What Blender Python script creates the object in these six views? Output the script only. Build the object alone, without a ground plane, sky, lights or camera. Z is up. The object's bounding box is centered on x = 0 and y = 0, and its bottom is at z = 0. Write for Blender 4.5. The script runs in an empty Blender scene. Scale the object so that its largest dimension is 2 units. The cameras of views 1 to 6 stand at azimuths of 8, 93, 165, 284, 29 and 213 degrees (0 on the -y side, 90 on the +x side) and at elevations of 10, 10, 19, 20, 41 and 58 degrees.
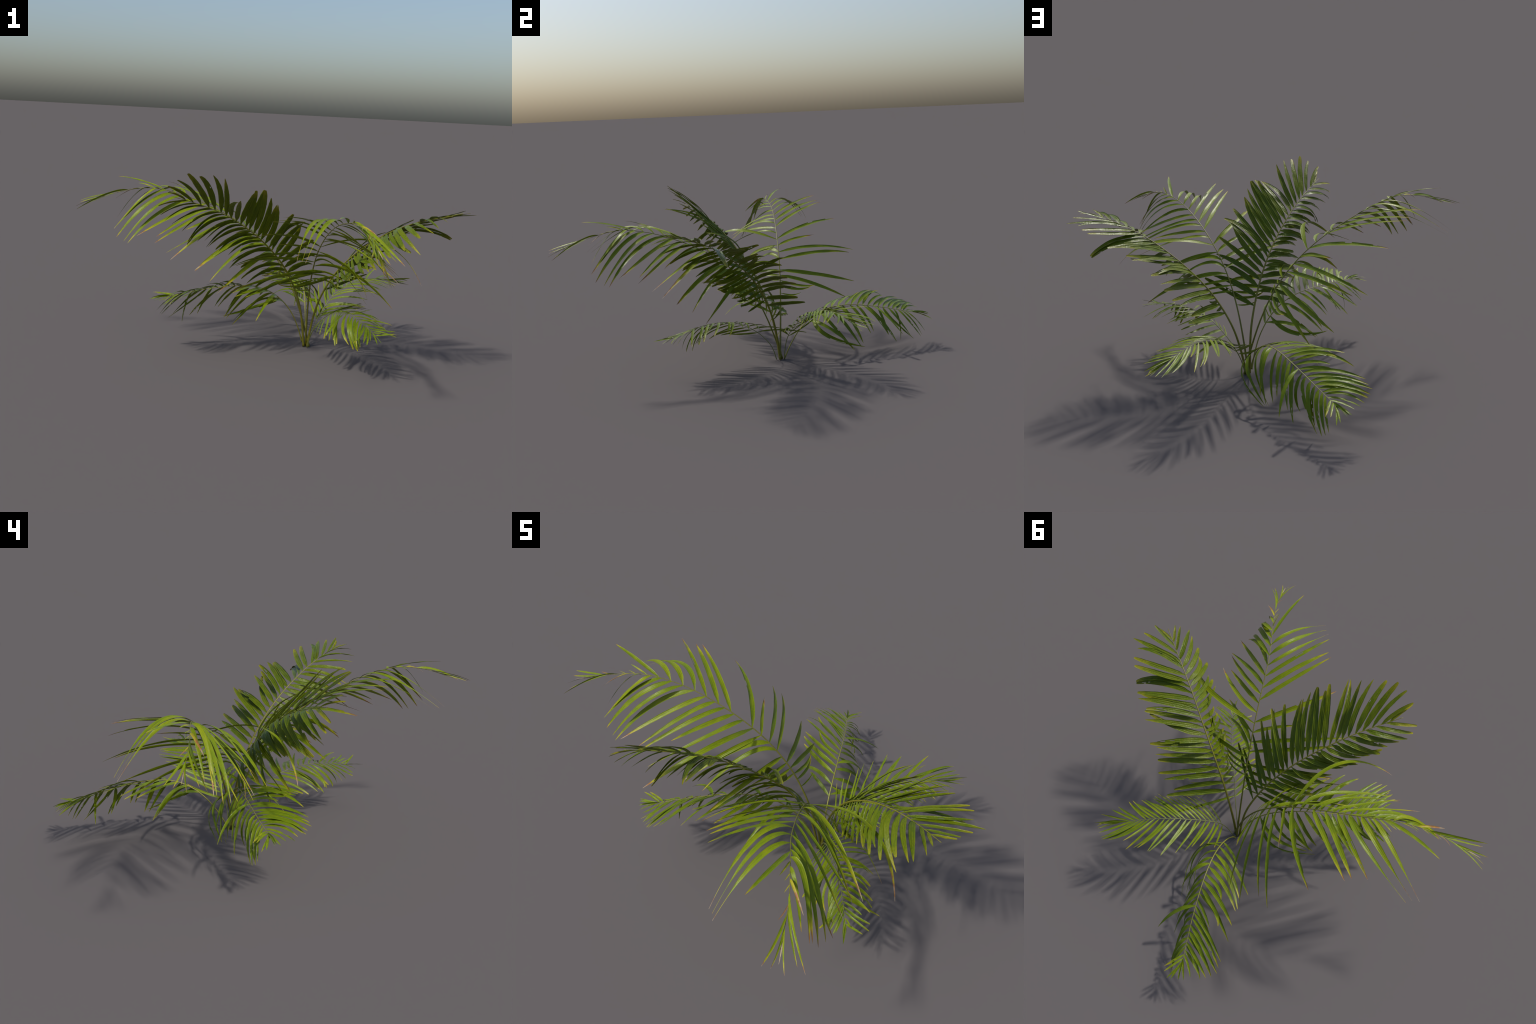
"""A young palm: eight feather fronds rising from one point on the ground.

Four tall arching fronds and four low ones.  Every frond is a curved stalk
(its spine is a smooth curve through hand-placed points) carrying two rows of
strap-shaped leaflets.  A leaflet is described by where it sits on the stalk
(0 = ground, 1 = end of the stalk), its length in metres, the angle it stands
out from the stalk, the angle it lifts out of the frond's plane, and how its
middle bows away from a straight line (forward, outward, upward; in lengths).
"""
import bpy
import math
import random
from mathutils import Vector, Matrix, Euler

random.seed(11)


def leaflet(at, length, out, lift, bow):
    return dict(at=at, length=length, out=math.radians(out), lift=math.radians(lift), bow=bow)


# ---------------------------------------------------------------- the plan
SPINE_ARCHING = [
    (0.226, 0.149, 0.001), (0.228, 0.104, 0.147), (0.234, 0.049, 0.290), (0.248, -0.024, 0.423),
    (0.273, -0.123, 0.537), (0.307, -0.242, 0.627), (0.345, -0.371, 0.694), (0.393, -0.507, 0.746),
    (0.458, -0.642, 0.773), (0.521, -0.779, 0.751), (0.561, -0.917, 0.698),
]
SPINE_BROAD = [
    (0.235, 0.138, 0.000), (0.250, 0.126, 0.121), (0.276, 0.108, 0.238), (0.320, 0.077, 0.348),
    (0.378, 0.038, 0.447), (0.449, -0.011, 0.534), (0.525, -0.066, 0.608), (0.607, -0.129, 0.673),
    (0.695, -0.194, 0.726), (0.788, -0.263, 0.766), (0.882, -0.334, 0.798),
]
SPINE_SMALL = [
    (0.234, 0.160, 0.000), (0.255, 0.167, 0.072), (0.279, 0.185, 0.141), (0.308, 0.220, 0.201),
    (0.344, 0.263, 0.252), (0.389, 0.308, 0.292), (0.442, 0.352, 0.319), (0.501, 0.396, 0.333),
    (0.563, 0.440, 0.334), (0.625, 0.481, 0.323), (0.687, 0.520, 0.305),
]
SPINE_LOW = [
    (0.228, 0.159, -0.000), (0.217, 0.199, 0.083), (0.205, 0.250, 0.160), (0.193, 0.318, 0.223),
    (0.177, 0.400, 0.263), (0.156, 0.489, 0.275), (0.132, 0.578, 0.268), (0.106, 0.665, 0.251),
    (0.078, 0.752, 0.230), (0.048, 0.837, 0.206), (0.017, 0.922, 0.183),
]
SPINE_SHORT = [
    (0.237, 0.117, 0.000), (0.252, 0.096, 0.073), (0.279, 0.058, 0.135), (0.312, 0.010, 0.186),
    (0.349, -0.045, 0.227), (0.390, -0.104, 0.255), (0.434, -0.164, 0.268), (0.479, -0.228, 0.269),
    (0.521, -0.292, 0.259), (0.561, -0.357, 0.243), (0.600, -0.421, 0.223),
]
LEAFLETS_ARCHING_RIGHT = [
    leaflet(0.965, 0.102, out=-3, lift=3, bow=(0.04, -0.02, 0.01)),
    leaflet(0.948, 0.149, out=7, lift=4, bow=(0.04, -0.03, 0.02)),
    leaflet(0.922, 0.193, out=16, lift=3, bow=(0.03, -0.03, 0.03)),
    leaflet(0.899, 0.068, out=25, lift=1, bow=(0.04, -0.04, 0.05)),
    leaflet(0.852, 0.040, out=27, lift=6, bow=(0.00, 0.00, 0.00)),
    leaflet(0.823, 0.040, out=27, lift=6, bow=(0.00, 0.00, 0.00)),
    leaflet(0.788, 0.092, out=23, lift=9, bow=(0.03, -0.02, 0.06)),
    leaflet(0.754, 0.282, out=31, lift=1, bow=(0.01, -0.02, 0.04)),
    leaflet(0.720, 0.383, out=49, lift=-28, bow=(-0.04, -0.04, 0.20)),
    leaflet(0.684, 0.399, out=44, lift=-28, bow=(-0.06, -0.02, 0.22)),
    leaflet(0.648, 0.428, out=41, lift=-28, bow=(-0.07, 0.01, 0.24)),
    leaflet(0.611, 0.367, out=48, lift=-2, bow=(-0.01, -0.01, 0.05)),
    leaflet(0.572, 0.370, out=49, lift=-3, bow=(0.01, -0.00, 0.05)),
    leaflet(0.532, 0.408, out=46, lift=-5, bow=(-0.02, -0.02, 0.05)),
    leaflet(0.459, 0.428, out=57, lift=-10, bow=(-0.02, -0.00, 0.09)),
    leaflet(0.425, 0.225, out=69, lift=-3, bow=(0.02, -0.06, 0.03)),
    leaflet(0.394, 0.468, out=77, lift=-17, bow=(0.01, -0.01, 0.08)),
    leaflet(0.362, 0.429, out=76, lift=-15, bow=(0.02, 0.04, 0.06)),
    leaflet(0.318, 0.439, out=92, lift=-19, bow=(0.00, -0.01, 0.04)),
    leaflet(0.298, 0.394, out=105, lift=-17, bow=(0.02, -0.01, 0.06)),
    leaflet(0.278, 0.187, out=98, lift=-5, bow=(-0.09, 0.09, -0.01)),
    leaflet(0.258, 0.167, out=91, lift=-4, bow=(-0.10, 0.08, -0.03)),
    leaflet(0.232, 0.110, out=91, lift=4, bow=(-0.10, 0.08, -0.04)),
]
LEAFLETS_ARCHING_LEFT = [
    leaflet(0.948, 0.161, out=10, lift=0, bow=(-0.03, -0.03, 0.03)),
    leaflet(0.909, 0.194, out=16, lift=-6, bow=(-0.03, -0.03, 0.02)),
    leaflet(0.873, 0.273, out=14, lift=-9, bow=(-0.08, -0.06, 0.08)),
    leaflet(0.837, 0.134, out=21, lift=-16, bow=(-0.06, -0.03, 0.10)),
    leaflet(0.804, 0.222, out=14, lift=-41, bow=(-0.06, -0.00, 0.21)),
    leaflet(0.774, 0.299, out=19, lift=-47, bow=(-0.09, 0.05, 0.24)),
    leaflet(0.746, 0.330, out=20, lift=-46, bow=(-0.03, 0.03, 0.17)),
    leaflet(0.716, 0.374, out=25, lift=-48, bow=(0.03, 0.04, 0.14)),
    leaflet(0.683, 0.393, out=34, lift=-48, bow=(0.03, 0.04, 0.15)),
    leaflet(0.649, 0.416, out=39, lift=-46, bow=(0.05, -0.04, 0.10)),
    leaflet(0.614, 0.407, out=43, lift=-38, bow=(-0.04, -0.04, 0.10)),
    leaflet(0.583, 0.371, out=53, lift=-35, bow=(-0.03, -0.08, 0.11)),
    leaflet(0.551, 0.415, out=50, lift=-37, bow=(-0.05, -0.03, 0.17)),
    leaflet(0.521, 0.292, out=54, lift=-28, bow=(-0.01, -0.01, 0.06)),
    leaflet(0.491, 0.446, out=54, lift=-38, bow=(-0.07, -0.04, 0.19)),
    leaflet(0.455, 0.529, out=63, lift=-32, bow=(0.03, 0.13, 0.21)),
    leaflet(0.425, 0.371, out=59, lift=-55, bow=(0.06, 0.11, 0.03)),
    leaflet(0.393, 0.400, out=58, lift=-49, bow=(0.04, -0.06, 0.16)),
    leaflet(0.363, 0.368, out=71, lift=-53, bow=(0.11, -0.07, 0.19)),
    leaflet(0.340, 0.447, out=84, lift=-38, bow=(0.04, 0.00, 0.17)),
    leaflet(0.317, 0.182, out=79, lift=-33, bow=(0.00, 0.05, 0.11)),
    leaflet(0.298, 0.165, out=79, lift=-33, bow=(0.00, 0.06, 0.12)),
    leaflet(0.279, 0.149, out=79, lift=-33, bow=(0.00, 0.07, 0.13)),
]
LEAFLETS_BROAD_RIGHT = [
    leaflet(0.934, 0.097, out=24, lift=1, bow=(-0.03, 0.01, 0.03)),
    leaflet(0.895, 0.152, out=26, lift=-11, bow=(-0.01, 0.01, 0.12)),
    leaflet(0.855, 0.198, out=34, lift=-16, bow=(-0.03, 0.00, 0.12)),
    leaflet(0.821, 0.214, out=33, lift=-21, bow=(-0.08, 0.03, 0.10)),
    leaflet(0.787, 0.200, out=41, lift=-26, bow=(-0.02, 0.05, 0.06)),
    leaflet(0.761, 0.243, out=39, lift=-42, bow=(-0.08, 0.09, 0.18)),
    leaflet(0.736, 0.219, out=51, lift=-35, bow=(-0.02, 0.04, 0.09)),
    leaflet(0.713, 0.192, out=30, lift=-47, bow=(-0.11, 0.10, 0.06)),
    leaflet(0.690, 0.187, out=50, lift=-36, bow=(-0.03, 0.10, 0.01)),
    leaflet(0.666, 0.217, out=53, lift=-40, bow=(-0.02, 0.04, 0.05)),
    leaflet(0.644, 0.204, out=57, lift=-38, bow=(-0.06, 0.02, 0.03)),
    leaflet(0.622, 0.195, out=50, lift=-49, bow=(-0.02, 0.10, -0.00)),
    leaflet(0.596, 0.189, out=66, lift=-55, bow=(-0.04, 0.07, -0.02)),
    leaflet(0.572, 0.181, out=75, lift=-53, bow=(-0.05, 0.03, -0.03)),
    leaflet(0.549, 0.156, out=36, lift=-46, bow=(-0.25, 0.16, -0.02)),
    leaflet(0.526, 0.181, out=67, lift=-50, bow=(-0.03, 0.07, -0.07)),
    leaflet(0.501, 0.181, out=31, lift=-47, bow=(-0.04, 0.07, -0.10)),
    leaflet(0.486, 0.174, out=72, lift=-48, bow=(0.00, 0.07, -0.11)),
    leaflet(0.466, 0.178, out=72, lift=-45, bow=(-0.03, 0.06, -0.11)),
    leaflet(0.447, 0.167, out=71, lift=-47, bow=(-0.05, 0.05, -0.11)),
    leaflet(0.425, 0.192, out=39, lift=-46, bow=(-0.18, 0.13, -0.06)),
    leaflet(0.394, 0.151, out=83, lift=-44, bow=(-0.05, 0.05, -0.10)),
    leaflet(0.366, 0.139, out=61, lift=-55, bow=(-0.21, 0.16, -0.02)),
    leaflet(0.337, 0.131, out=87, lift=-47, bow=(-0.07, 0.07, -0.08)),
    leaflet(0.308, 0.113, out=106, lift=-48, bow=(-0.05, 0.10, -0.06)),
]
LEAFLETS_BROAD_LEFT = [
    leaflet(0.948, 0.098, out=31, lift=3, bow=(0.05, -0.01, 0.00)),
    leaflet(0.915, 0.147, out=23, lift=5, bow=(0.04, 0.02, -0.01)),
    leaflet(0.880, 0.201, out=36, lift=-1, bow=(0.04, 0.01, 0.01)),
    leaflet(0.843, 0.270, out=41, lift=-4, bow=(-0.02, -0.02, 0.03)),
    leaflet(0.814, 0.248, out=45, lift=-3, bow=(0.09, -0.03, 0.03)),
    leaflet(0.785, 0.267, out=51, lift=-2, bow=(-0.01, 0.01, 0.02)),
    leaflet(0.759, 0.271, out=54, lift=-2, bow=(-0.01, 0.01, 0.00)),
    leaflet(0.732, 0.290, out=60, lift=-22, bow=(0.09, 0.00, 0.07)),
    leaflet(0.706, 0.303, out=57, lift=-22, bow=(0.09, 0.02, 0.05)),
    leaflet(0.681, 0.278, out=65, lift=-2, bow=(0.01, 0.01, 0.02)),
    leaflet(0.654, 0.272, out=61, lift=-0, bow=(-0.04, -0.01, 0.02)),
    leaflet(0.633, 0.296, out=61, lift=2, bow=(0.03, 0.01, 0.03)),
    leaflet(0.607, 0.270, out=64, lift=10, bow=(0.06, 0.02, 0.01)),
    leaflet(0.583, 0.284, out=60, lift=-0, bow=(0.00, -0.03, -0.03)),
    leaflet(0.560, 0.292, out=63, lift=1, bow=(0.01, -0.00, 0.04)),
    leaflet(0.534, 0.291, out=51, lift=-4, bow=(-0.09, -0.01, 0.05)),
    leaflet(0.507, 0.263, out=73, lift=3, bow=(0.02, -0.03, 0.09)),
    leaflet(0.486, 0.297, out=68, lift=2, bow=(0.01, -0.00, 0.05)),
    leaflet(0.462, 0.289, out=64, lift=12, bow=(0.01, 0.03, 0.09)),
    leaflet(0.438, 0.290, out=67, lift=0, bow=(-0.00, -0.01, 0.06)),
    leaflet(0.411, 0.289, out=67, lift=-3, bow=(0.02, 0.01, 0.03)),
    leaflet(0.384, 0.298, out=73, lift=-2, bow=(-0.00, -0.01, 0.04)),
    leaflet(0.355, 0.284, out=73, lift=-2, bow=(0.02, -0.01, 0.05)),
    leaflet(0.317, 0.249, out=77, lift=-3, bow=(0.02, -0.02, -0.01)),
    leaflet(0.277, 0.297, out=74, lift=-4, bow=(0.01, -0.01, -0.01)),
]
LEAFLETS_BROAD_RAISED_RIGHT = [
    leaflet(0.934, 0.144, out=12, lift=-24, bow=(0.02, 0.04, 0.04)),
    leaflet(0.895, 0.180, out=14, lift=-33, bow=(-0.01, 0.07, 0.08)),
    leaflet(0.855, 0.208, out=15, lift=-37, bow=(-0.00, 0.11, 0.11)),
    leaflet(0.821, 0.210, out=15, lift=-39, bow=(-0.06, 0.09, 0.12)),
    leaflet(0.787, 0.204, out=15, lift=-48, bow=(0.02, 0.09, 0.11)),
    leaflet(0.761, 0.220, out=17, lift=-59, bow=(0.01, 0.14, 0.17)),
    leaflet(0.736, 0.251, out=4, lift=-54, bow=(-0.02, 0.18, 0.12)),
    leaflet(0.713, 0.209, out=16, lift=-56, bow=(-0.01, 0.09, 0.09)),
    leaflet(0.690, 0.189, out=19, lift=-56, bow=(-0.03, 0.13, 0.18)),
    leaflet(0.666, 0.207, out=26, lift=-60, bow=(-0.02, 0.16, 0.18)),
    leaflet(0.644, 0.212, out=20, lift=-56, bow=(0.01, 0.10, 0.10)),
    leaflet(0.622, 0.195, out=20, lift=-59, bow=(-0.01, 0.10, 0.08)),
    leaflet(0.596, 0.198, out=23, lift=-57, bow=(0.03, 0.12, 0.11)),
    leaflet(0.572, 0.169, out=18, lift=-52, bow=(0.01, 0.11, 0.09)),
    leaflet(0.549, 0.195, out=11, lift=-56, bow=(0.02, 0.11, 0.11)),
    leaflet(0.526, 0.131, out=50, lift=-48, bow=(-0.00, 0.19, -0.00)),
    leaflet(0.501, 0.239, out=12, lift=-63, bow=(0.02, 0.09, 0.10)),
    leaflet(0.486, 0.206, out=37, lift=-54, bow=(0.04, 0.04, 0.10)),
    leaflet(0.466, 0.153, out=58, lift=-57, bow=(0.08, 0.03, 0.05)),
    leaflet(0.447, 0.188, out=45, lift=-56, bow=(0.02, 0.08, 0.09)),
    leaflet(0.425, 0.190, out=51, lift=-49, bow=(0.03, 0.11, 0.12)),
    leaflet(0.394, 0.224, out=43, lift=-62, bow=(0.07, 0.07, 0.11)),
    leaflet(0.366, 0.209, out=66, lift=-59, bow=(0.08, 0.05, 0.13)),
    leaflet(0.337, 0.177, out=74, lift=-59, bow=(0.07, 0.06, 0.04)),
    leaflet(0.308, 0.178, out=91, lift=-61, bow=(0.10, 0.07, 0.03)),
]
LEAFLETS_BROAD_RAISED_LEFT = [
    leaflet(0.948, 0.130, out=20, lift=5, bow=(-0.00, -0.01, 0.05)),
    leaflet(0.915, 0.173, out=11, lift=11, bow=(0.01, 0.02, 0.05)),
    leaflet(0.880, 0.227, out=22, lift=17, bow=(-0.03, 0.02, 0.05)),
    leaflet(0.843, 0.271, out=26, lift=22, bow=(-0.01, 0.02, 0.02)),
    leaflet(0.814, 0.278, out=32, lift=21, bow=(-0.00, -0.00, 0.07)),
    leaflet(0.785, 0.285, out=36, lift=25, bow=(-0.04, -0.01, 0.06)),
    leaflet(0.759, 0.284, out=41, lift=26, bow=(-0.01, 0.02, 0.00)),
    leaflet(0.732, 0.309, out=57, lift=8, bow=(0.05, -0.05, 0.04)),
    leaflet(0.706, 0.322, out=53, lift=9, bow=(0.00, -0.02, 0.02)),
    leaflet(0.681, 0.295, out=56, lift=24, bow=(0.00, -0.03, 0.02)),
    leaflet(0.654, 0.283, out=48, lift=28, bow=(0.03, 0.06, 0.03)),
    leaflet(0.633, 0.308, out=50, lift=29, bow=(0.01, 0.00, 0.01)),
    leaflet(0.607, 0.328, out=45, lift=26, bow=(-0.00, 0.04, 0.03)),
    leaflet(0.583, 0.317, out=47, lift=24, bow=(-0.03, 0.01, 0.04)),
    leaflet(0.560, 0.299, out=49, lift=23, bow=(-0.01, 0.00, 0.04)),
    leaflet(0.534, 0.315, out=44, lift=22, bow=(-0.04, 0.03, 0.02)),
    leaflet(0.507, 0.305, out=54, lift=24, bow=(-0.01, -0.01, 0.04)),
    leaflet(0.486, 0.303, out=63, lift=26, bow=(0.05, -0.12, 0.08)),
    leaflet(0.462, 0.311, out=56, lift=22, bow=(-0.00, -0.05, 0.07)),
    leaflet(0.438, 0.256, out=49, lift=31, bow=(-0.01, 0.05, 0.02)),
    leaflet(0.411, 0.296, out=62, lift=19, bow=(0.01, -0.01, 0.02)),
    leaflet(0.384, 0.270, out=71, lift=17, bow=(0.04, -0.03, 0.05)),
    leaflet(0.355, 0.232, out=68, lift=8, bow=(0.05, -0.00, 0.08)),
    leaflet(0.317, 0.249, out=75, lift=14, bow=(0.06, -0.00, 0.04)),
    leaflet(0.277, 0.298, out=71, lift=13, bow=(-0.00, 0.00, 0.00)),
]
LEAFLETS_SMALL_RIGHT = [
    leaflet(0.983, 0.095, out=6, lift=4, bow=(0.00, 0.00, 0.00)),
    leaflet(0.956, 0.095, out=7, lift=5, bow=(0.00, 0.00, 0.00)),
    leaflet(0.930, 0.095, out=7, lift=6, bow=(0.00, 0.00, 0.00)),
    leaflet(0.904, 0.095, out=8, lift=6, bow=(0.00, 0.00, 0.00)),
    leaflet(0.884, 0.153, out=15, lift=15, bow=(0.02, 0.01, 0.01)),
    leaflet(0.850, 0.142, out=30, lift=5, bow=(0.03, 0.01, 0.03)),
    leaflet(0.817, 0.146, out=37, lift=0, bow=(0.04, -0.01, 0.04)),
    leaflet(0.777, 0.149, out=51, lift=-4, bow=(0.04, 0.00, 0.06)),
    leaflet(0.744, 0.162, out=45, lift=-8, bow=(0.04, -0.02, 0.06)),
    leaflet(0.711, 0.176, out=46, lift=-9, bow=(0.04, -0.03, 0.04)),
    leaflet(0.680, 0.184, out=41, lift=-13, bow=(-0.00, -0.02, 0.08)),
    leaflet(0.644, 0.183, out=47, lift=-14, bow=(0.03, -0.01, 0.09)),
    leaflet(0.611, 0.189, out=47, lift=-15, bow=(0.02, -0.01, 0.09)),
    leaflet(0.574, 0.174, out=47, lift=-20, bow=(0.04, 0.02, 0.10)),
    leaflet(0.545, 0.198, out=49, lift=-16, bow=(0.02, -0.01, 0.09)),
    leaflet(0.519, 0.209, out=50, lift=-14, bow=(0.04, -0.02, 0.09)),
    leaflet(0.479, 0.243, out=58, lift=-20, bow=(0.03, -0.08, 0.14)),
    leaflet(0.438, 0.207, out=54, lift=-14, bow=(0.03, -0.03, 0.09)),
    leaflet(0.401, 0.194, out=52, lift=-9, bow=(0.02, -0.02, 0.07)),
    leaflet(0.359, 0.211, out=60, lift=-14, bow=(0.04, -0.04, 0.08)),
    leaflet(0.320, 0.214, out=66, lift=-17, bow=(0.03, -0.03, 0.05)),
    leaflet(0.286, 0.210, out=64, lift=-14, bow=(0.04, -0.04, 0.09)),
    leaflet(0.254, 0.202, out=63, lift=-12, bow=(0.03, -0.02, 0.08)),
    leaflet(0.212, 0.203, out=63, lift=-15, bow=(0.07, 0.00, 0.12)),
]
LEAFLETS_SMALL_LEFT = [
    leaflet(0.983, 0.095, out=15, lift=11, bow=(0.00, 0.00, 0.00)),
    leaflet(0.955, 0.095, out=10, lift=8, bow=(0.00, 0.00, 0.00)),
    leaflet(0.930, 0.135, out=6, lift=10, bow=(-0.01, -0.07, 0.08)),
    leaflet(0.903, 0.165, out=1, lift=12, bow=(-0.01, -0.01, 0.02)),
    leaflet(0.866, 0.179, out=15, lift=2, bow=(0.01, 0.01, -0.01)),
    leaflet(0.843, 0.194, out=22, lift=0, bow=(0.02, 0.04, -0.01)),
    leaflet(0.811, 0.214, out=24, lift=-0, bow=(0.00, 0.07, 0.04)),
    leaflet(0.784, 0.226, out=22, lift=-3, bow=(-0.04, 0.04, -0.01)),
    leaflet(0.754, 0.224, out=23, lift=-6, bow=(-0.03, 0.05, -0.01)),
    leaflet(0.721, 0.194, out=39, lift=6, bow=(-0.01, 0.03, -0.00)),
    leaflet(0.691, 0.222, out=39, lift=-15, bow=(-0.01, 0.01, 0.01)),
    leaflet(0.657, 0.207, out=41, lift=-15, bow=(-0.05, 0.05, 0.03)),
    leaflet(0.623, 0.215, out=40, lift=-16, bow=(-0.02, 0.04, 0.02)),
    leaflet(0.587, 0.221, out=50, lift=-7, bow=(0.01, -0.01, 0.04)),
    leaflet(0.547, 0.238, out=45, lift=-10, bow=(-0.01, 0.02, 0.00)),
    leaflet(0.511, 0.240, out=52, lift=-8, bow=(-0.03, -0.02, -0.00)),
    leaflet(0.474, 0.255, out=46, lift=-14, bow=(-0.01, -0.02, 0.01)),
    leaflet(0.438, 0.171, out=53, lift=-16, bow=(-0.00, 0.05, 0.05)),
    leaflet(0.404, 0.242, out=46, lift=-12, bow=(-0.01, -0.02, -0.01)),
    leaflet(0.365, 0.232, out=46, lift=-10, bow=(-0.04, -0.00, 0.00)),
    leaflet(0.325, 0.221, out=44, lift=-8, bow=(-0.02, -0.01, -0.02)),
    leaflet(0.279, 0.216, out=45, lift=-7, bow=(-0.04, 0.02, -0.01)),
    leaflet(0.238, 0.205, out=46, lift=-4, bow=(-0.02, 0.01, -0.01)),
    leaflet(0.199, 0.207, out=54, lift=-3, bow=(-0.01, 0.05, -0.03)),
]
LEAFLETS_LOW_RIGHT = [
    leaflet(0.983, 0.099, out=39, lift=-10, bow=(0.00, 0.00, 0.04)),
    leaflet(0.970, 0.097, out=25, lift=-7, bow=(0.00, 0.00, 0.04)),
    leaflet(0.955, 0.105, out=45, lift=6, bow=(0.00, 0.00, 0.04)),
    leaflet(0.937, 0.105, out=50, lift=-1, bow=(0.00, 0.00, 0.04)),
    leaflet(0.899, 0.159, out=27, lift=-32, bow=(-0.02, 0.05, 0.08)),
    leaflet(0.877, 0.179, out=27, lift=-37, bow=(-0.04, 0.06, 0.09)),
    leaflet(0.853, 0.197, out=28, lift=-36, bow=(-0.10, 0.05, 0.09)),
    leaflet(0.823, 0.182, out=23, lift=-64, bow=(-0.02, 0.11, 0.15)),
    leaflet(0.790, 0.196, out=27, lift=-39, bow=(-0.12, 0.04, 0.10)),
    leaflet(0.756, 0.247, out=19, lift=-35, bow=(-0.21, 0.04, 0.08)),
    leaflet(0.721, 0.168, out=33, lift=-58, bow=(-0.05, 0.14, 0.02)),
    leaflet(0.688, 0.241, out=54, lift=-26, bow=(-0.08, 0.02, 0.11)),
    leaflet(0.648, 0.257, out=31, lift=-40, bow=(-0.00, 0.05, 0.04)),
    leaflet(0.620, 0.217, out=35, lift=-39, bow=(-0.01, 0.06, 0.09)),
    leaflet(0.582, 0.176, out=40, lift=-48, bow=(0.01, 0.04, 0.06)),
    leaflet(0.541, 0.195, out=41, lift=-47, bow=(0.00, 0.04, 0.06)),
    leaflet(0.497, 0.237, out=45, lift=-60, bow=(-0.01, 0.07, 0.05)),
    leaflet(0.451, 0.233, out=57, lift=-48, bow=(0.01, 0.03, 0.24)),
    leaflet(0.411, 0.278, out=46, lift=-58, bow=(-0.03, 0.07, 0.18)),
    leaflet(0.358, 0.284, out=48, lift=-69, bow=(-0.04, 0.14, 0.17)),
    leaflet(0.312, 0.325, out=42, lift=-57, bow=(-0.33, 0.20, 0.15)),
    leaflet(0.269, 0.303, out=47, lift=-66, bow=(0.06, 0.20, 0.18)),
]
LEAFLETS_LOW_LEFT = [
    leaflet(0.972, 0.082, out=-3, lift=0, bow=(0.00, 0.00, 0.05)),
    leaflet(0.960, 0.095, out=14, lift=-2, bow=(0.00, 0.00, 0.04)),
    leaflet(0.952, 0.105, out=1, lift=5, bow=(0.00, 0.00, 0.04)),
    leaflet(0.935, 0.110, out=28, lift=1, bow=(-0.03, 0.04, 0.02)),
    leaflet(0.915, 0.144, out=42, lift=-4, bow=(-0.04, 0.02, 0.05)),
    leaflet(0.892, 0.173, out=36, lift=6, bow=(-0.08, 0.06, 0.07)),
    leaflet(0.875, 0.192, out=42, lift=7, bow=(-0.03, 0.02, 0.12)),
    leaflet(0.848, 0.214, out=44, lift=2, bow=(-0.07, 0.03, 0.07)),
    leaflet(0.819, 0.240, out=40, lift=6, bow=(-0.07, 0.00, 0.07)),
    leaflet(0.787, 0.265, out=43, lift=6, bow=(-0.06, -0.01, 0.07)),
    leaflet(0.754, 0.269, out=43, lift=6, bow=(-0.06, 0.02, 0.05)),
    leaflet(0.722, 0.275, out=44, lift=7, bow=(-0.06, -0.00, 0.07)),
    leaflet(0.689, 0.152, out=43, lift=14, bow=(0.03, 0.05, 0.06)),
    leaflet(0.655, 0.166, out=40, lift=17, bow=(-0.01, 0.04, 0.08)),
    leaflet(0.623, 0.209, out=46, lift=17, bow=(0.00, 0.15, 0.06)),
    leaflet(0.590, 0.302, out=43, lift=3, bow=(-0.03, 0.02, 0.14)),
    leaflet(0.551, 0.280, out=48, lift=8, bow=(-0.02, 0.04, 0.06)),
    leaflet(0.515, 0.174, out=46, lift=13, bow=(-0.02, 0.13, -0.04)),
    leaflet(0.469, 0.270, out=48, lift=-2, bow=(-0.04, 0.03, 0.06)),
    leaflet(0.429, 0.286, out=47, lift=-9, bow=(-0.06, 0.05, 0.08)),
    leaflet(0.380, 0.268, out=49, lift=-13, bow=(-0.03, 0.04, 0.08)),
    leaflet(0.319, 0.279, out=67, lift=-34, bow=(0.09, 0.01, 0.17)),
    leaflet(0.260, 0.163, out=51, lift=-15, bow=(0.09, 0.07, 0.05)),
]
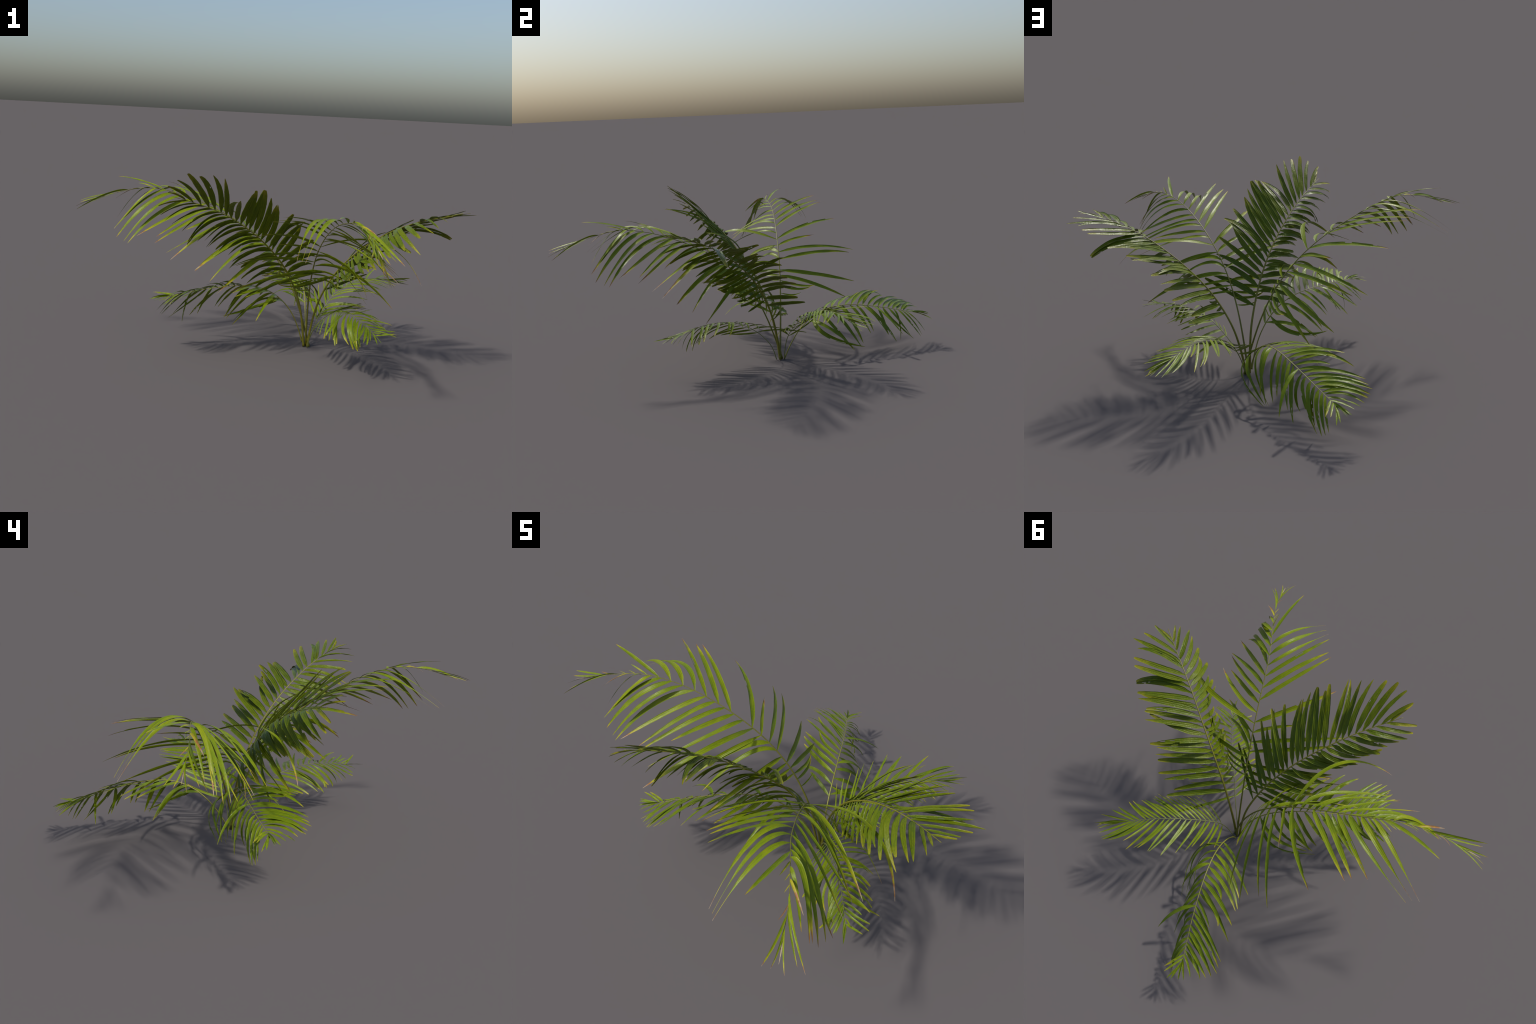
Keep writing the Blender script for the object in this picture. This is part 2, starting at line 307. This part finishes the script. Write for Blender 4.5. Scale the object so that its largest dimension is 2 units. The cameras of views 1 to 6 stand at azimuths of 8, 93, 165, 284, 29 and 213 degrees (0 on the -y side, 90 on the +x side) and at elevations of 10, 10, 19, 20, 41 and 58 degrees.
LEAFLETS_SHORT_RIGHT = [
    leaflet(0.949, 0.095, out=14, lift=10, bow=(0.00, 0.00, 0.00)),
    leaflet(0.914, 0.086, out=11, lift=-10, bow=(0.03, 0.02, 0.04)),
    leaflet(0.885, 0.096, out=28, lift=-4, bow=(0.04, 0.02, 0.03)),
    leaflet(0.857, 0.113, out=28, lift=-17, bow=(0.07, 0.01, 0.03)),
    leaflet(0.836, 0.128, out=33, lift=-12, bow=(0.03, -0.01, 0.04)),
    leaflet(0.813, 0.150, out=46, lift=-13, bow=(0.05, -0.03, -0.02)),
    leaflet(0.781, 0.147, out=29, lift=-27, bow=(0.04, 0.09, 0.05)),
    leaflet(0.746, 0.160, out=29, lift=-32, bow=(0.04, 0.11, 0.06)),
    leaflet(0.711, 0.169, out=20, lift=-40, bow=(0.07, 0.14, 0.10)),
    leaflet(0.676, 0.183, out=17, lift=-45, bow=(0.04, 0.15, 0.08)),
    leaflet(0.641, 0.179, out=20, lift=-50, bow=(0.05, 0.13, 0.09)),
    leaflet(0.609, 0.185, out=28, lift=-40, bow=(0.02, 0.16, 0.02)),
    leaflet(0.581, 0.192, out=63, lift=-26, bow=(0.13, 0.16, 0.01)),
    leaflet(0.547, 0.206, out=46, lift=-42, bow=(0.06, 0.10, 0.05)),
    leaflet(0.516, 0.208, out=39, lift=-42, bow=(0.07, 0.08, 0.06)),
    leaflet(0.484, 0.206, out=40, lift=-39, bow=(0.06, 0.05, 0.07)),
    leaflet(0.448, 0.220, out=43, lift=-39, bow=(0.09, 0.03, 0.03)),
    leaflet(0.404, 0.201, out=48, lift=-41, bow=(0.06, 0.01, 0.03)),
    leaflet(0.359, 0.194, out=48, lift=-36, bow=(0.04, 0.04, -0.01)),
    leaflet(0.316, 0.182, out=50, lift=-35, bow=(0.03, 0.03, -0.02)),
    leaflet(0.271, 0.160, out=50, lift=-31, bow=(0.00, 0.04, -0.05)),
]
LEAFLETS_SHORT_LEFT = [
    leaflet(0.949, 0.095, out=41, lift=26, bow=(0.00, 0.00, 0.00)),
    leaflet(0.914, 0.056, out=15, lift=24, bow=(0.04, 0.04, 0.00)),
    leaflet(0.880, 0.128, out=43, lift=3, bow=(0.02, -0.02, 0.04)),
    leaflet(0.849, 0.134, out=44, lift=9, bow=(0.02, -0.05, -0.01)),
    leaflet(0.820, 0.099, out=41, lift=8, bow=(0.02, 0.04, 0.03)),
    leaflet(0.790, 0.171, out=59, lift=-11, bow=(-0.03, -0.07, 0.05)),
    leaflet(0.755, 0.162, out=36, lift=9, bow=(-0.00, 0.03, 0.05)),
    leaflet(0.723, 0.157, out=53, lift=-18, bow=(-0.02, 0.03, 0.09)),
    leaflet(0.679, 0.164, out=52, lift=-16, bow=(-0.02, 0.00, 0.11)),
    leaflet(0.640, 0.148, out=48, lift=-5, bow=(-0.02, 0.07, 0.10)),
    leaflet(0.607, 0.159, out=54, lift=-12, bow=(-0.05, 0.04, 0.11)),
    leaflet(0.574, 0.142, out=61, lift=8, bow=(-0.04, 0.02, -0.05)),
    leaflet(0.541, 0.160, out=62, lift=-11, bow=(-0.05, 0.03, 0.12)),
    leaflet(0.509, 0.189, out=60, lift=-15, bow=(-0.05, 0.02, 0.12)),
    leaflet(0.480, 0.179, out=73, lift=1, bow=(-0.03, -0.01, 0.08)),
    leaflet(0.445, 0.184, out=76, lift=-1, bow=(-0.04, -0.01, 0.11)),
    leaflet(0.407, 0.203, out=82, lift=4, bow=(-0.03, -0.03, 0.09)),
    leaflet(0.368, 0.230, out=88, lift=9, bow=(-0.02, -0.05, 0.07)),
    leaflet(0.323, 0.274, out=94, lift=14, bow=(-0.00, -0.06, 0.04)),
    leaflet(0.277, 0.335, out=100, lift=18, bow=(0.01, -0.07, 0.02)),
]

# ---------------------------------------------------------------- materials
class Nodes:
    """Small helper that keeps node wiring readable."""

    def __init__(self, name):
        self.mat = bpy.data.materials.new(name)
        self.mat.use_nodes = True
        self.tree = self.mat.node_tree
        self.tree.nodes.clear()
        self.out = self.add("ShaderNodeOutputMaterial")

    def add(self, kind, **props):
        node = self.tree.nodes.new(kind)
        for key, value in props.items():
            setattr(node, key, value)
        return node

    def link(self, a, b):
        self.tree.links.new(a, b)

    def put(self, socket, value):
        if isinstance(value, bpy.types.NodeSocket):
            self.link(value, socket)
        else:
            socket.default_value = value

    def math(self, op, a, b=0.0, clamp=False):
        node = self.add("ShaderNodeMath", operation=op, use_clamp=clamp)
        self.put(node.inputs[0], a)
        self.put(node.inputs[1], b)
        return node.outputs[0]

    def ramp(self, fac, stops, interpolation="LINEAR"):
        node = self.add("ShaderNodeValToRGB")
        node.color_ramp.interpolation = interpolation
        els = node.color_ramp.elements
        while len(els) < len(stops):
            els.new(0.5)
        for el, (pos, col) in zip(els, stops):
            el.position = pos
            el.color = (*col, 1.0) if len(col) == 3 else col
        self.put(node.inputs[0], fac)
        return node.outputs[0]

    def mix(self, fac, a, b, blend="MIX"):
        node = self.add("ShaderNodeMix", data_type="RGBA", blend_type=blend)
        self.put(node.inputs[0], fac)
        self.put(node.inputs[6], a)
        self.put(node.inputs[7], b)
        return node.outputs[2]

    def noise(self, vector, scale, detail=3.0, rough=0.55):
        node = self.add("ShaderNodeTexNoise")
        node.inputs["Scale"].default_value = scale
        node.inputs["Detail"].default_value = detail
        node.inputs["Roughness"].default_value = rough
        self.link(vector, node.inputs["Vector"])
        return node.outputs["Fac"]

    def mapping(self, vector, scale=(1, 1, 1), location=None):
        node = self.add("ShaderNodeMapping")
        self.link(vector, node.inputs["Vector"])
        node.inputs["Scale"].default_value = scale
        if location is not None:
            self.put(node.inputs["Location"], location)
        return node.outputs[0]


def leaf_material(name, deep, bright, yellow_from, yellow_span, brown, speckle, rough, gloss, pucker, dusty=0.0):
    """Strap leaf: streaks along the blade, yellowing then browning to the tip."""
    n = Nodes(name)
    tc = n.add("ShaderNodeTexCoord")
    info = n.add("ShaderNodeObjectInfo")
    sep = n.add("ShaderNodeSeparateXYZ")
    n.link(tc.outputs["Generated"], sep.inputs[0])
    along = sep.outputs["X"]
    across = sep.outputs["Y"]
    rnd = info.outputs["Random"]
    shift = n.add("ShaderNodeCombineXYZ")
    n.link(n.math("MULTIPLY", rnd, 37.0), shift.inputs[0])
    n.link(n.math("MULTIPLY", rnd, 91.0), shift.inputs[1])
    obj = n.mapping(tc.outputs["Object"], (1, 1, 1), shift.outputs[0])
    streak = n.noise(n.mapping(obj, (9, 520, 520)), 1.0, 3.0)
    patch = n.noise(obj, 26.0, 3.0)
    green = n.mix(n.ramp(streak, [(0.30, (0, 0, 0)), (0.72, (1, 1, 1))]), (*deep, 1), (*bright, 1))
    tint = n.ramp(rnd, [(0.0, (0.86, 0.90, 0.90)), (0.5, (1.0, 1.0, 1.0)), (1.0, (1.16, 1.08, 1.0))])
    green = n.mix(1.0, green, tint, "MULTIPLY")
    green = n.mix(n.ramp(patch, [(0.45, (0, 0, 0)), (0.75, (0.35, 0.35, 0.35))]), green,
                  (bright[0] * 1.35, bright[1] * 1.1, bright[2], 1))
    # yellow runs in from the tip and along ragged margins
    edge = n.math("ABSOLUTE", n.math("SUBTRACT", across, 0.5))
    worn = n.math("ADD", along, n.math("MULTIPLY", n.math("SUBTRACT", patch, 0.5), 0.35))
    worn = n.math("ADD", worn, n.math("MULTIPLY", edge, 0.22))
    worn = n.math("ADD", worn, n.math("MULTIPLY", n.math("SUBTRACT", rnd, 0.5), 0.20))
    yellow = n.math("DIVIDE", n.math("SUBTRACT", worn, yellow_from), yellow_span, clamp=True)
    colour = n.mix(yellow, green, (0.36, 0.30, 0.018, 1))
    if brown > 0:
        dry = n.math("DIVIDE", n.math("SUBTRACT", worn, brown), 0.06, clamp=True)
        colour = n.mix(dry, colour, (0.24, 0.115, 0.035, 1))
        grey = n.math("DIVIDE", n.math("SUBTRACT", worn, brown + 0.08), 0.07, clamp=True)
        colour = n.mix(grey, colour, (0.30, 0.24, 0.16, 1))
    if speckle > 0:
        vor = n.add("ShaderNodeTexVoronoi")
        vor.inputs["Scale"].default_value = 95.0
        n.link(n.mapping(obj, (0.6, 1.3, 1.3)), vor.inputs["Vector"])
        spot = n.math("MULTIPLY",
                      n.ramp(vor.outputs["Distance"], [(0.05, (1, 1, 1)), (0.22, (0, 0, 0))]),
                      n.ramp(n.noise(obj, 14.0), [(0.52, (0, 0, 0)), (0.66, (speckle, speckle, speckle))]))
        colour = n.mix(spot, colour, (0.17, 0.10, 0.02, 1))
    if dusty > 0:
        film = n.ramp(n.noise(obj, 60.0, 5.0), [(0.50, (0, 0, 0)), (0.75, (dusty, dusty, dusty))])
        colour = n.mix(film, colour, (0.26, 0.30, 0.13, 1))
    bsdf = n.add("ShaderNodeBsdfPrincipled")
    n.link(colour, bsdf.inputs["Base Color"])
    n.put(bsdf.inputs["Roughness"], n.math("ADD", n.math("MULTIPLY", patch, 0.22), rough - 0.11))
    bsdf.inputs["Specular IOR Level"].default_value = gloss
    veins = n.noise(n.mapping(obj, (3, 900, 900)), 1.0, 1.0)
    relief = n.math("ADD", n.math("MULTIPLY", veins, 0.5), n.math("MULTIPLY", n.noise(n.mapping(obj, (0.6, 1, 1)), 170.0, 2.0), pucker))
    bump = n.add("ShaderNodeBump")
    bump.inputs["Strength"].default_value = 0.6
    bump.inputs["Distance"].default_value = 0.0015
    n.link(relief, bump.inputs["Height"])
    n.link(bump.outputs[0], bsdf.inputs["Normal"])
    glow = n.add("ShaderNodeBsdfTranslucent")
    n.link(colour, glow.inputs["Color"])
    blend = n.add("ShaderNodeMixShader")
    blend.inputs[0].default_value = TRANSLUCENT
    n.link(bsdf.outputs[0], blend.inputs[1])
    n.link(glow.outputs[0], blend.inputs[2])
    n.link(blend.outputs[0], n.out.inputs["Surface"])
    return n.mat


def stalk_material(name, dark, light):
    n = Nodes(name)
    tc = n.add("ShaderNodeTexCoord")
    streak = n.noise(n.mapping(tc.outputs["Object"], (260, 260, 14)), 1.0, 2.0)
    blotch = n.noise(tc.outputs["Object"], 30.0, 3.0)
    fac = n.math("ADD", n.math("MULTIPLY", streak, 0.5), n.math("MULTIPLY", blotch, 0.5))
    colour = n.ramp(fac, [(0.34, dark), (0.66, light)])
    bsdf = n.add("ShaderNodeBsdfPrincipled")
    n.link(colour, bsdf.inputs["Base Color"])
    bsdf.inputs["Roughness"].default_value = 0.45
    bump = n.add("ShaderNodeBump")
    bump.inputs["Strength"].default_value = 0.25
    bump.inputs["Distance"].default_value = 0.001
    n.link(streak, bump.inputs["Height"])
    n.link(bump.outputs[0], bsdf.inputs["Normal"])
    n.link(bsdf.outputs[0], n.out.inputs["Surface"])
    return n.mat


TRANSLUCENT = 0.03
MATERIALS = {
    "arching": leaf_material("arching_leaf", (0.102, 0.158, 0.003), (0.172, 0.218, 0.004),
                             0.78, 0.28, 0.97, 0.0, 0.33, 0.19, 0.5),
    "broad": leaf_material("broad_leaf", (0.052, 0.088, 0.002), (0.112, 0.148, 0.003),
                           0.84, 0.60, 0.0, 0.8, 0.32, 0.19, 1.6, 0.0),
    "low": leaf_material("low_leaf", (0.086, 0.140, 0.003), (0.156, 0.206, 0.004),
                         0.86, 0.30, 0.0, 0.0, 0.32, 0.22, 0.6),
}
STALKS = {
    "arching": stalk_material("arching_stalk", (0.105, 0.105, 0.007), (0.175, 0.170, 0.015)),
    "broad": stalk_material("broad_stalk", (0.120, 0.112, 0.005), (0.190, 0.180, 0.012)),
    "low": stalk_material("low_stalk", (0.170, 0.165, 0.015), (0.245, 0.235, 0.035)),
    "small": stalk_material("small_stalk", (0.120, 0.140, 0.030), (0.190, 0.205, 0.060)),
}


# ---------------------------------------------------------------- geometry
def spline(points, samples):
    """Catmull-Rom curve through the points, resampled evenly along its length."""
    pts = [Vector(p) for p in points]
    pts = [pts[0] * 2 - pts[1]] + pts + [pts[-1] * 2 - pts[-2]]
    dense = []
    for i in range(1, len(pts) - 2):
        a, b, c, d = pts[i - 1:i + 3]
        for k in range(24):
            t = k / 24
            dense.append(0.5 * ((2 * b) + (c - a) * t + (2 * a - 5 * b + 4 * c - d) * t * t
                                + (3 * b - a - 3 * c + d) * t ** 3))
    dense.append(pts[-2].copy())
    run = [0.0]
    for p, q in zip(dense, dense[1:]):
        run.append(run[-1] + (q - p).length)
    out, j = [], 0
    for k in range(samples):
        s = run[-1] * k / (samples - 1)
        while j < len(run) - 2 and run[j + 1] < s:
            j += 1
        f = (s - run[j]) / max(run[j + 1] - run[j], 1e-9)
        out.append(dense[j].lerp(dense[j + 1], f))
    return out


def frame_at(line, at):
    """Point on the spine with its forward, right and upward directions."""
    x = at * (len(line) - 1)
    i = min(max(int(x), 0), len(line) - 2)
    p = line[i].lerp(line[i + 1], x - i)
    j = min(max(round(x), 2), len(line) - 3)
    forward = (line[j + 2] - line[j - 2]).normalized()
    right = forward.cross(Vector((0, 0, 1))).normalized()
    return p, forward, right, right.cross(forward)


def profile(u, stops):
    for (u0, w0), (u1, w1) in zip(stops, stops[1:]):
        if u <= u1:
            f = (u - u0) / (u1 - u0)
            f = f * f * (3 - 2 * f)
            return w0 + (w1 - w0) * f
    return stops[-1][1]


TAPER = [(0, .14), (.05, .42), (.13, .84), (.27, 1), (.60, .93), (.80, .66), (.94, .30), (1, .05)]
THREAD = [(0, .16), (.05, .34), (.14, .80), (.30, 1), (.52, .92), (.68, .60), (.78, .28), (.83, .09), (1, .05)]
BLUNT = [(0, .16), (.05, .36), (.15, .82), (.33, 1), (.60, .95), (.85, .74), (.96, .52), (1, .30)]


def blade(base, forward, side, up, spec, kind, rng):
    """One leaflet: returns (matrix, verts, faces) with x along its chord."""
    length = spec["length"]
    lift, out = spec["lift"], spec["out"]
    axis = forward * (math.cos(lift) * math.cos(out)) + side * (math.cos(lift) * math.sin(out)) + up * math.sin(lift)
    bow = [max(-0.22, min(0.22, b)) for b in spec["bow"]]
    tip = axis * length
    mid = tip * 0.5 + (forward * bow[0] + side * bow[1] + up * bow[2]) * length
    ctrl = mid * 2 - tip * 0.5

    def point(u):
        return ctrl * (2 * u * (1 - u)) + tip * (u * u)

    def tangent(u):
        return (ctrl * (2 - 4 * u) + tip * (2 * u)).normalized()

    width = kind["width"] * min(1.0, (length / kind["full_length"]) ** kind.get("slim", 0.6)) * rng.uniform(0.88, 1.1)
    if spec["at"] > 0.86:
        width *= kind.get("tip_width", 0.85)
    shape = kind["shape"]
    if spec.get("thread"):
        shape = THREAD
    elif kind.get("blunt") and rng.random() < kind["blunt"]:
        shape = BLUNT
    steps, half = kind["steps"], 4
    d0 = tangent(0.02)
    across = forward - d0 * forward.dot(d0)
    flat = up - d0 * up.dot(d0)
    if flat.length > 1e-3:
        across += kind.get("level", 0.2) * flat.normalized().cross(d0) * (1 if flat.normalized().cross(d0).dot(forward) > 0 else -1)
    across.normalize()
    across = (across - d0 * across.dot(d0)).normalized()
    fold = kind["fold"] * rng.uniform(0.7, 1.3)
    twist = rng.gauss(0, kind["twist"])
    ripple = rng.uniform(0, 6.28)
    rows = []
    prev = d0
    for i in range(steps + 1):
        u = i / steps
        t = tangent(min(u, 0.995))
        across = prev.rotation_difference(t) @ across
        across = (across - t * across.dot(t)).normalized()
        prev = t
        w = Matrix.Rotation(twist * u, 3, t) @ across
        normal = w.cross(t)
        if normal.dot(up) < 0:
            normal = -normal
        r = 0.5 * width * profile(u, shape)
        row = []
        for k in range(-half, half + 1):
            f = k / half
            wave = 0.06 * r * math.sin(ripple + 17 * u + 2 * f)
            edge = 1.0
            if kind["ragged"] and abs(k) == half and 0.35 < u < 0.98:
                edge -= kind["ragged"] * max(0.0, rng.gauss(0, 0.5))
            # the blade folds gently up from its midrib, with a shallow pleat
            lift_k = fold * r * (abs(f) ** 1.3) - kind.get("pleat", 0.06) * r * math.cos(3 * math.pi * f) + wave
            row.append(point(u) + w * (r * f * edge) + normal * lift_k)
        rows.append(row)
    x = tip.normalized()
    z = (up - x * up.dot(x))
    mid_t = tangent(0.5)
    y = across - x * across.dot(x)
    if y.length < 1e-3:
        y = z.cross(x)
    y.normalize()
    z = x.cross(y)
    rot = Matrix((x, y, z)).transposed()
    inv = rot.transposed()
    verts = [tuple(inv @ p) for row in rows for p in row]
    cols = 2 * half + 1
    bites = set()
    if kind["bites"] and length > 0.1 and rng.random() < kind["bites"]:
        for _ in range(rng.randint(1, 3)):
            i0 = rng.randint(int(steps * 0.45), int(steps * 0.85))
            k0 = rng.choice((0, 1, 5, 6, 3))
            for i in range(i0, i0 + rng.randint(1, 3)):
                bites.add((i, k0))
                if rng.random() < 0.6:
                    bites.add((i, min(7, k0 + 1)))
    faces = []
    for i in range(steps):
        for k in range(cols - 1):
            if (i, k) in bites:
                continue
            a = i * cols + k
            faces.append((a, a + 1, a + cols + 1, a + cols))
    return Matrix.Translation(base) @ rot.to_4x4(), verts, faces


def mesh_from(name, verts, faces, material):
    mesh = bpy.data.meshes.new(name)
    mesh.from_pydata(verts, [], faces)
    mesh.materials.append(material)
    mesh.update()
    mesh.polygons.foreach_set("use_smooth", [True] * len(mesh.polygons))
    return mesh


def stalk_mesh(name, line, thick_base, thick_mid, thick_tip, sheath, material):
    """Tapering stalk, flattened a little on top, swollen at the sheath."""
    verts, faces, ring = [], [], 10
    for i, p in enumerate(line):
        u = i / (len(line) - 1)
        _, forward, right, up = frame_at(line, u)
        if u < 0.35:
            f = u / 0.35
            r = thick_base + (thick_mid - thick_base) * f
            r += (sheath - thick_base) * max(0.0, 1 - u / 0.12) ** 2
        else:
            r = thick_mid + (thick_tip - thick_mid) * ((u - 0.35) / 0.65) ** 0.8
        for k in range(ring):
            a = 2 * math.pi * k / ring
            flat = 0.82 if math.sin(a) > 0 else 1.0
            verts.append(p + right * (r * math.cos(a)) + up * (r * flat * math.sin(a)))
    for i in range(len(line) - 1):
        for k in range(ring):
            a, b = i * ring + k, i * ring + (k + 1) % ring
            faces.append((a, b, b + ring, a + ring))
    faces.append(tuple(reversed(range(ring))))
    faces.append(tuple(range(len(verts) - ring, len(verts))))
    return mesh_from(name, [tuple(v) for v in verts], faces, material)


KINDS = {
    "arching": dict(look="arching", width=0.0225, full_length=0.33, slim=0.9, tip_width=0.6, shape=TAPER, steps=26, fold=0.18,
                    twist=0.18, ragged=0.05, bites=0.10, stalk=(0.0052, 0.0031, 0.0009), sheath=0.0058),
    "broad": dict(look="broad", pleat=0.12, width=0.0275, full_length=0.24, shape=TAPER, steps=24, fold=0.14,
                  twist=0.12, ragged=0.07, bites=0.12, blunt=0.45, stalk=(0.0064, 0.0046, 0.0013), sheath=0.0070),
    "low": dict(look="low", width=0.0205, full_length=0.22, shape=TAPER, steps=24, fold=0.18,
                twist=0.15, ragged=0.10, bites=0.35, stalk=(0.0034, 0.0030, 0.0009), sheath=0.0042),
    "small": dict(look="low", stem="small", width=0.0125, full_length=0.19, shape=TAPER, steps=20, fold=0.18,
                  twist=0.15, ragged=0.05, bites=0.05, stalk=(0.0024, 0.0019, 0.0007), sheath=0.0030),
    "short": dict(look="low", stem="small", width=0.0150, full_length=0.17, shape=TAPER, steps=20, fold=0.18,
                  twist=0.15, ragged=0.06, bites=0.10, blunt=0.5, stalk=(0.0024, 0.0019, 0.0007), sheath=0.0030),
}

plant = bpy.data.objects.new("palm_plant", None)
plant["label"] = "young palm with eight arching green feathery fronds"
plant["category"] = "palm plant"
plant.location = (0.23, 0.14, 0.0)
bpy.context.scene.collection.objects.link(plant)


def link(obj, parent):
    bpy.context.scene.collection.objects.link(obj)
    obj.parent = parent
    return obj


SMALL = 0.145   # leaflets shorter than this are gathered into one tuft per frond


def build_frond(kind_name, spine, rights, lefts, placements, seed):
    """Build one frond's meshes and set it out once for every placement."""
    rng = random.Random(seed)
    kind = KINDS[kind_name]
    leaf_mat = MATERIALS[kind["look"]]
    line = spline(spine, 90)
    stalk = stalk_mesh("frond", line, *kind["stalk"], kind["sheath"], STALKS[kind.get("stem", kind["look"])])
    blades, small_v, small_f = [], [], []
    for rows, sign in ((rights, 1), (lefts, -1)):
        for spec in rows:
            base, forward, right, up = frame_at(line, spec["at"])
            matrix, verts, faces = blade(base, forward, right * sign, up, spec, kind, rng)
            if spec["length"] < SMALL:
                n = len(small_v)
                small_v += [tuple(matrix @ Vector(v)) for v in verts]
                small_f += [tuple(n + i for i in f) for f in faces]
            else:
                blades.append((matrix, mesh_from("leaflet", verts, faces, leaf_mat)))
    tuft = mesh_from("small_leaflets", small_v, small_f, leaf_mat) if small_v else None
    for scale, turn, shift in placements:
        frond = link(bpy.data.objects.new("frond", stalk), plant)
        spin = Euler([math.radians(a) for a in turn], "XYZ").to_matrix().to_4x4()
        frond.matrix_local = (Matrix.Translation(Vector(shift) - plant.location) @ spin @ Matrix.Scale(scale, 4))
        for matrix, mesh in blades:
            leaf = link(bpy.data.objects.new("leaflet", mesh), frond)
            leaf.matrix_local = matrix
        if tuft:
            part = link(bpy.data.objects.new("small_leaflets", tuft), frond)
            part["kind"] = "stuff"


HERE = (1.0, (0, 0, 0), (0, 0, 0))
# two drying leaflets knot together by their thread-like ends
for spec in LEAFLETS_ARCHING_RIGHT:
    spec["thread"] = 0.64 < spec["at"] < 0.73

build_frond("arching", SPINE_ARCHING, LEAFLETS_ARCHING_RIGHT, LEAFLETS_ARCHING_LEFT,
            [HERE, (1.0388, (0.55, -0.08, -99.91), (0.134, 0.394, -0.002))], 3)
build_frond("broad", SPINE_BROAD, LEAFLETS_BROAD_RIGHT, LEAFLETS_BROAD_LEFT, [HERE], 5)
build_frond("broad", SPINE_BROAD, LEAFLETS_BROAD_RAISED_RIGHT, LEAFLETS_BROAD_RAISED_LEFT,
            [(1.0177, (-0.95, 0.94, -101.05), (0.125, 0.396, 0.007))], 7)
build_frond("low", SPINE_LOW, LEAFLETS_LOW_RIGHT, LEAFLETS_LOW_LEFT,
            [HERE, (0.9888, (6.5, -0.51, 101.62), (0.405, -0.048, 0.003))], 9)
build_frond("small", SPINE_SMALL, LEAFLETS_SMALL_RIGHT, LEAFLETS_SMALL_LEFT, [HERE], 13)
build_frond("short", SPINE_SHORT, LEAFLETS_SHORT_RIGHT, LEAFLETS_SHORT_LEFT, [HERE], 17)
print("leaflet objects:", sum(o.name.startswith("leaflet") for o in bpy.data.objects))
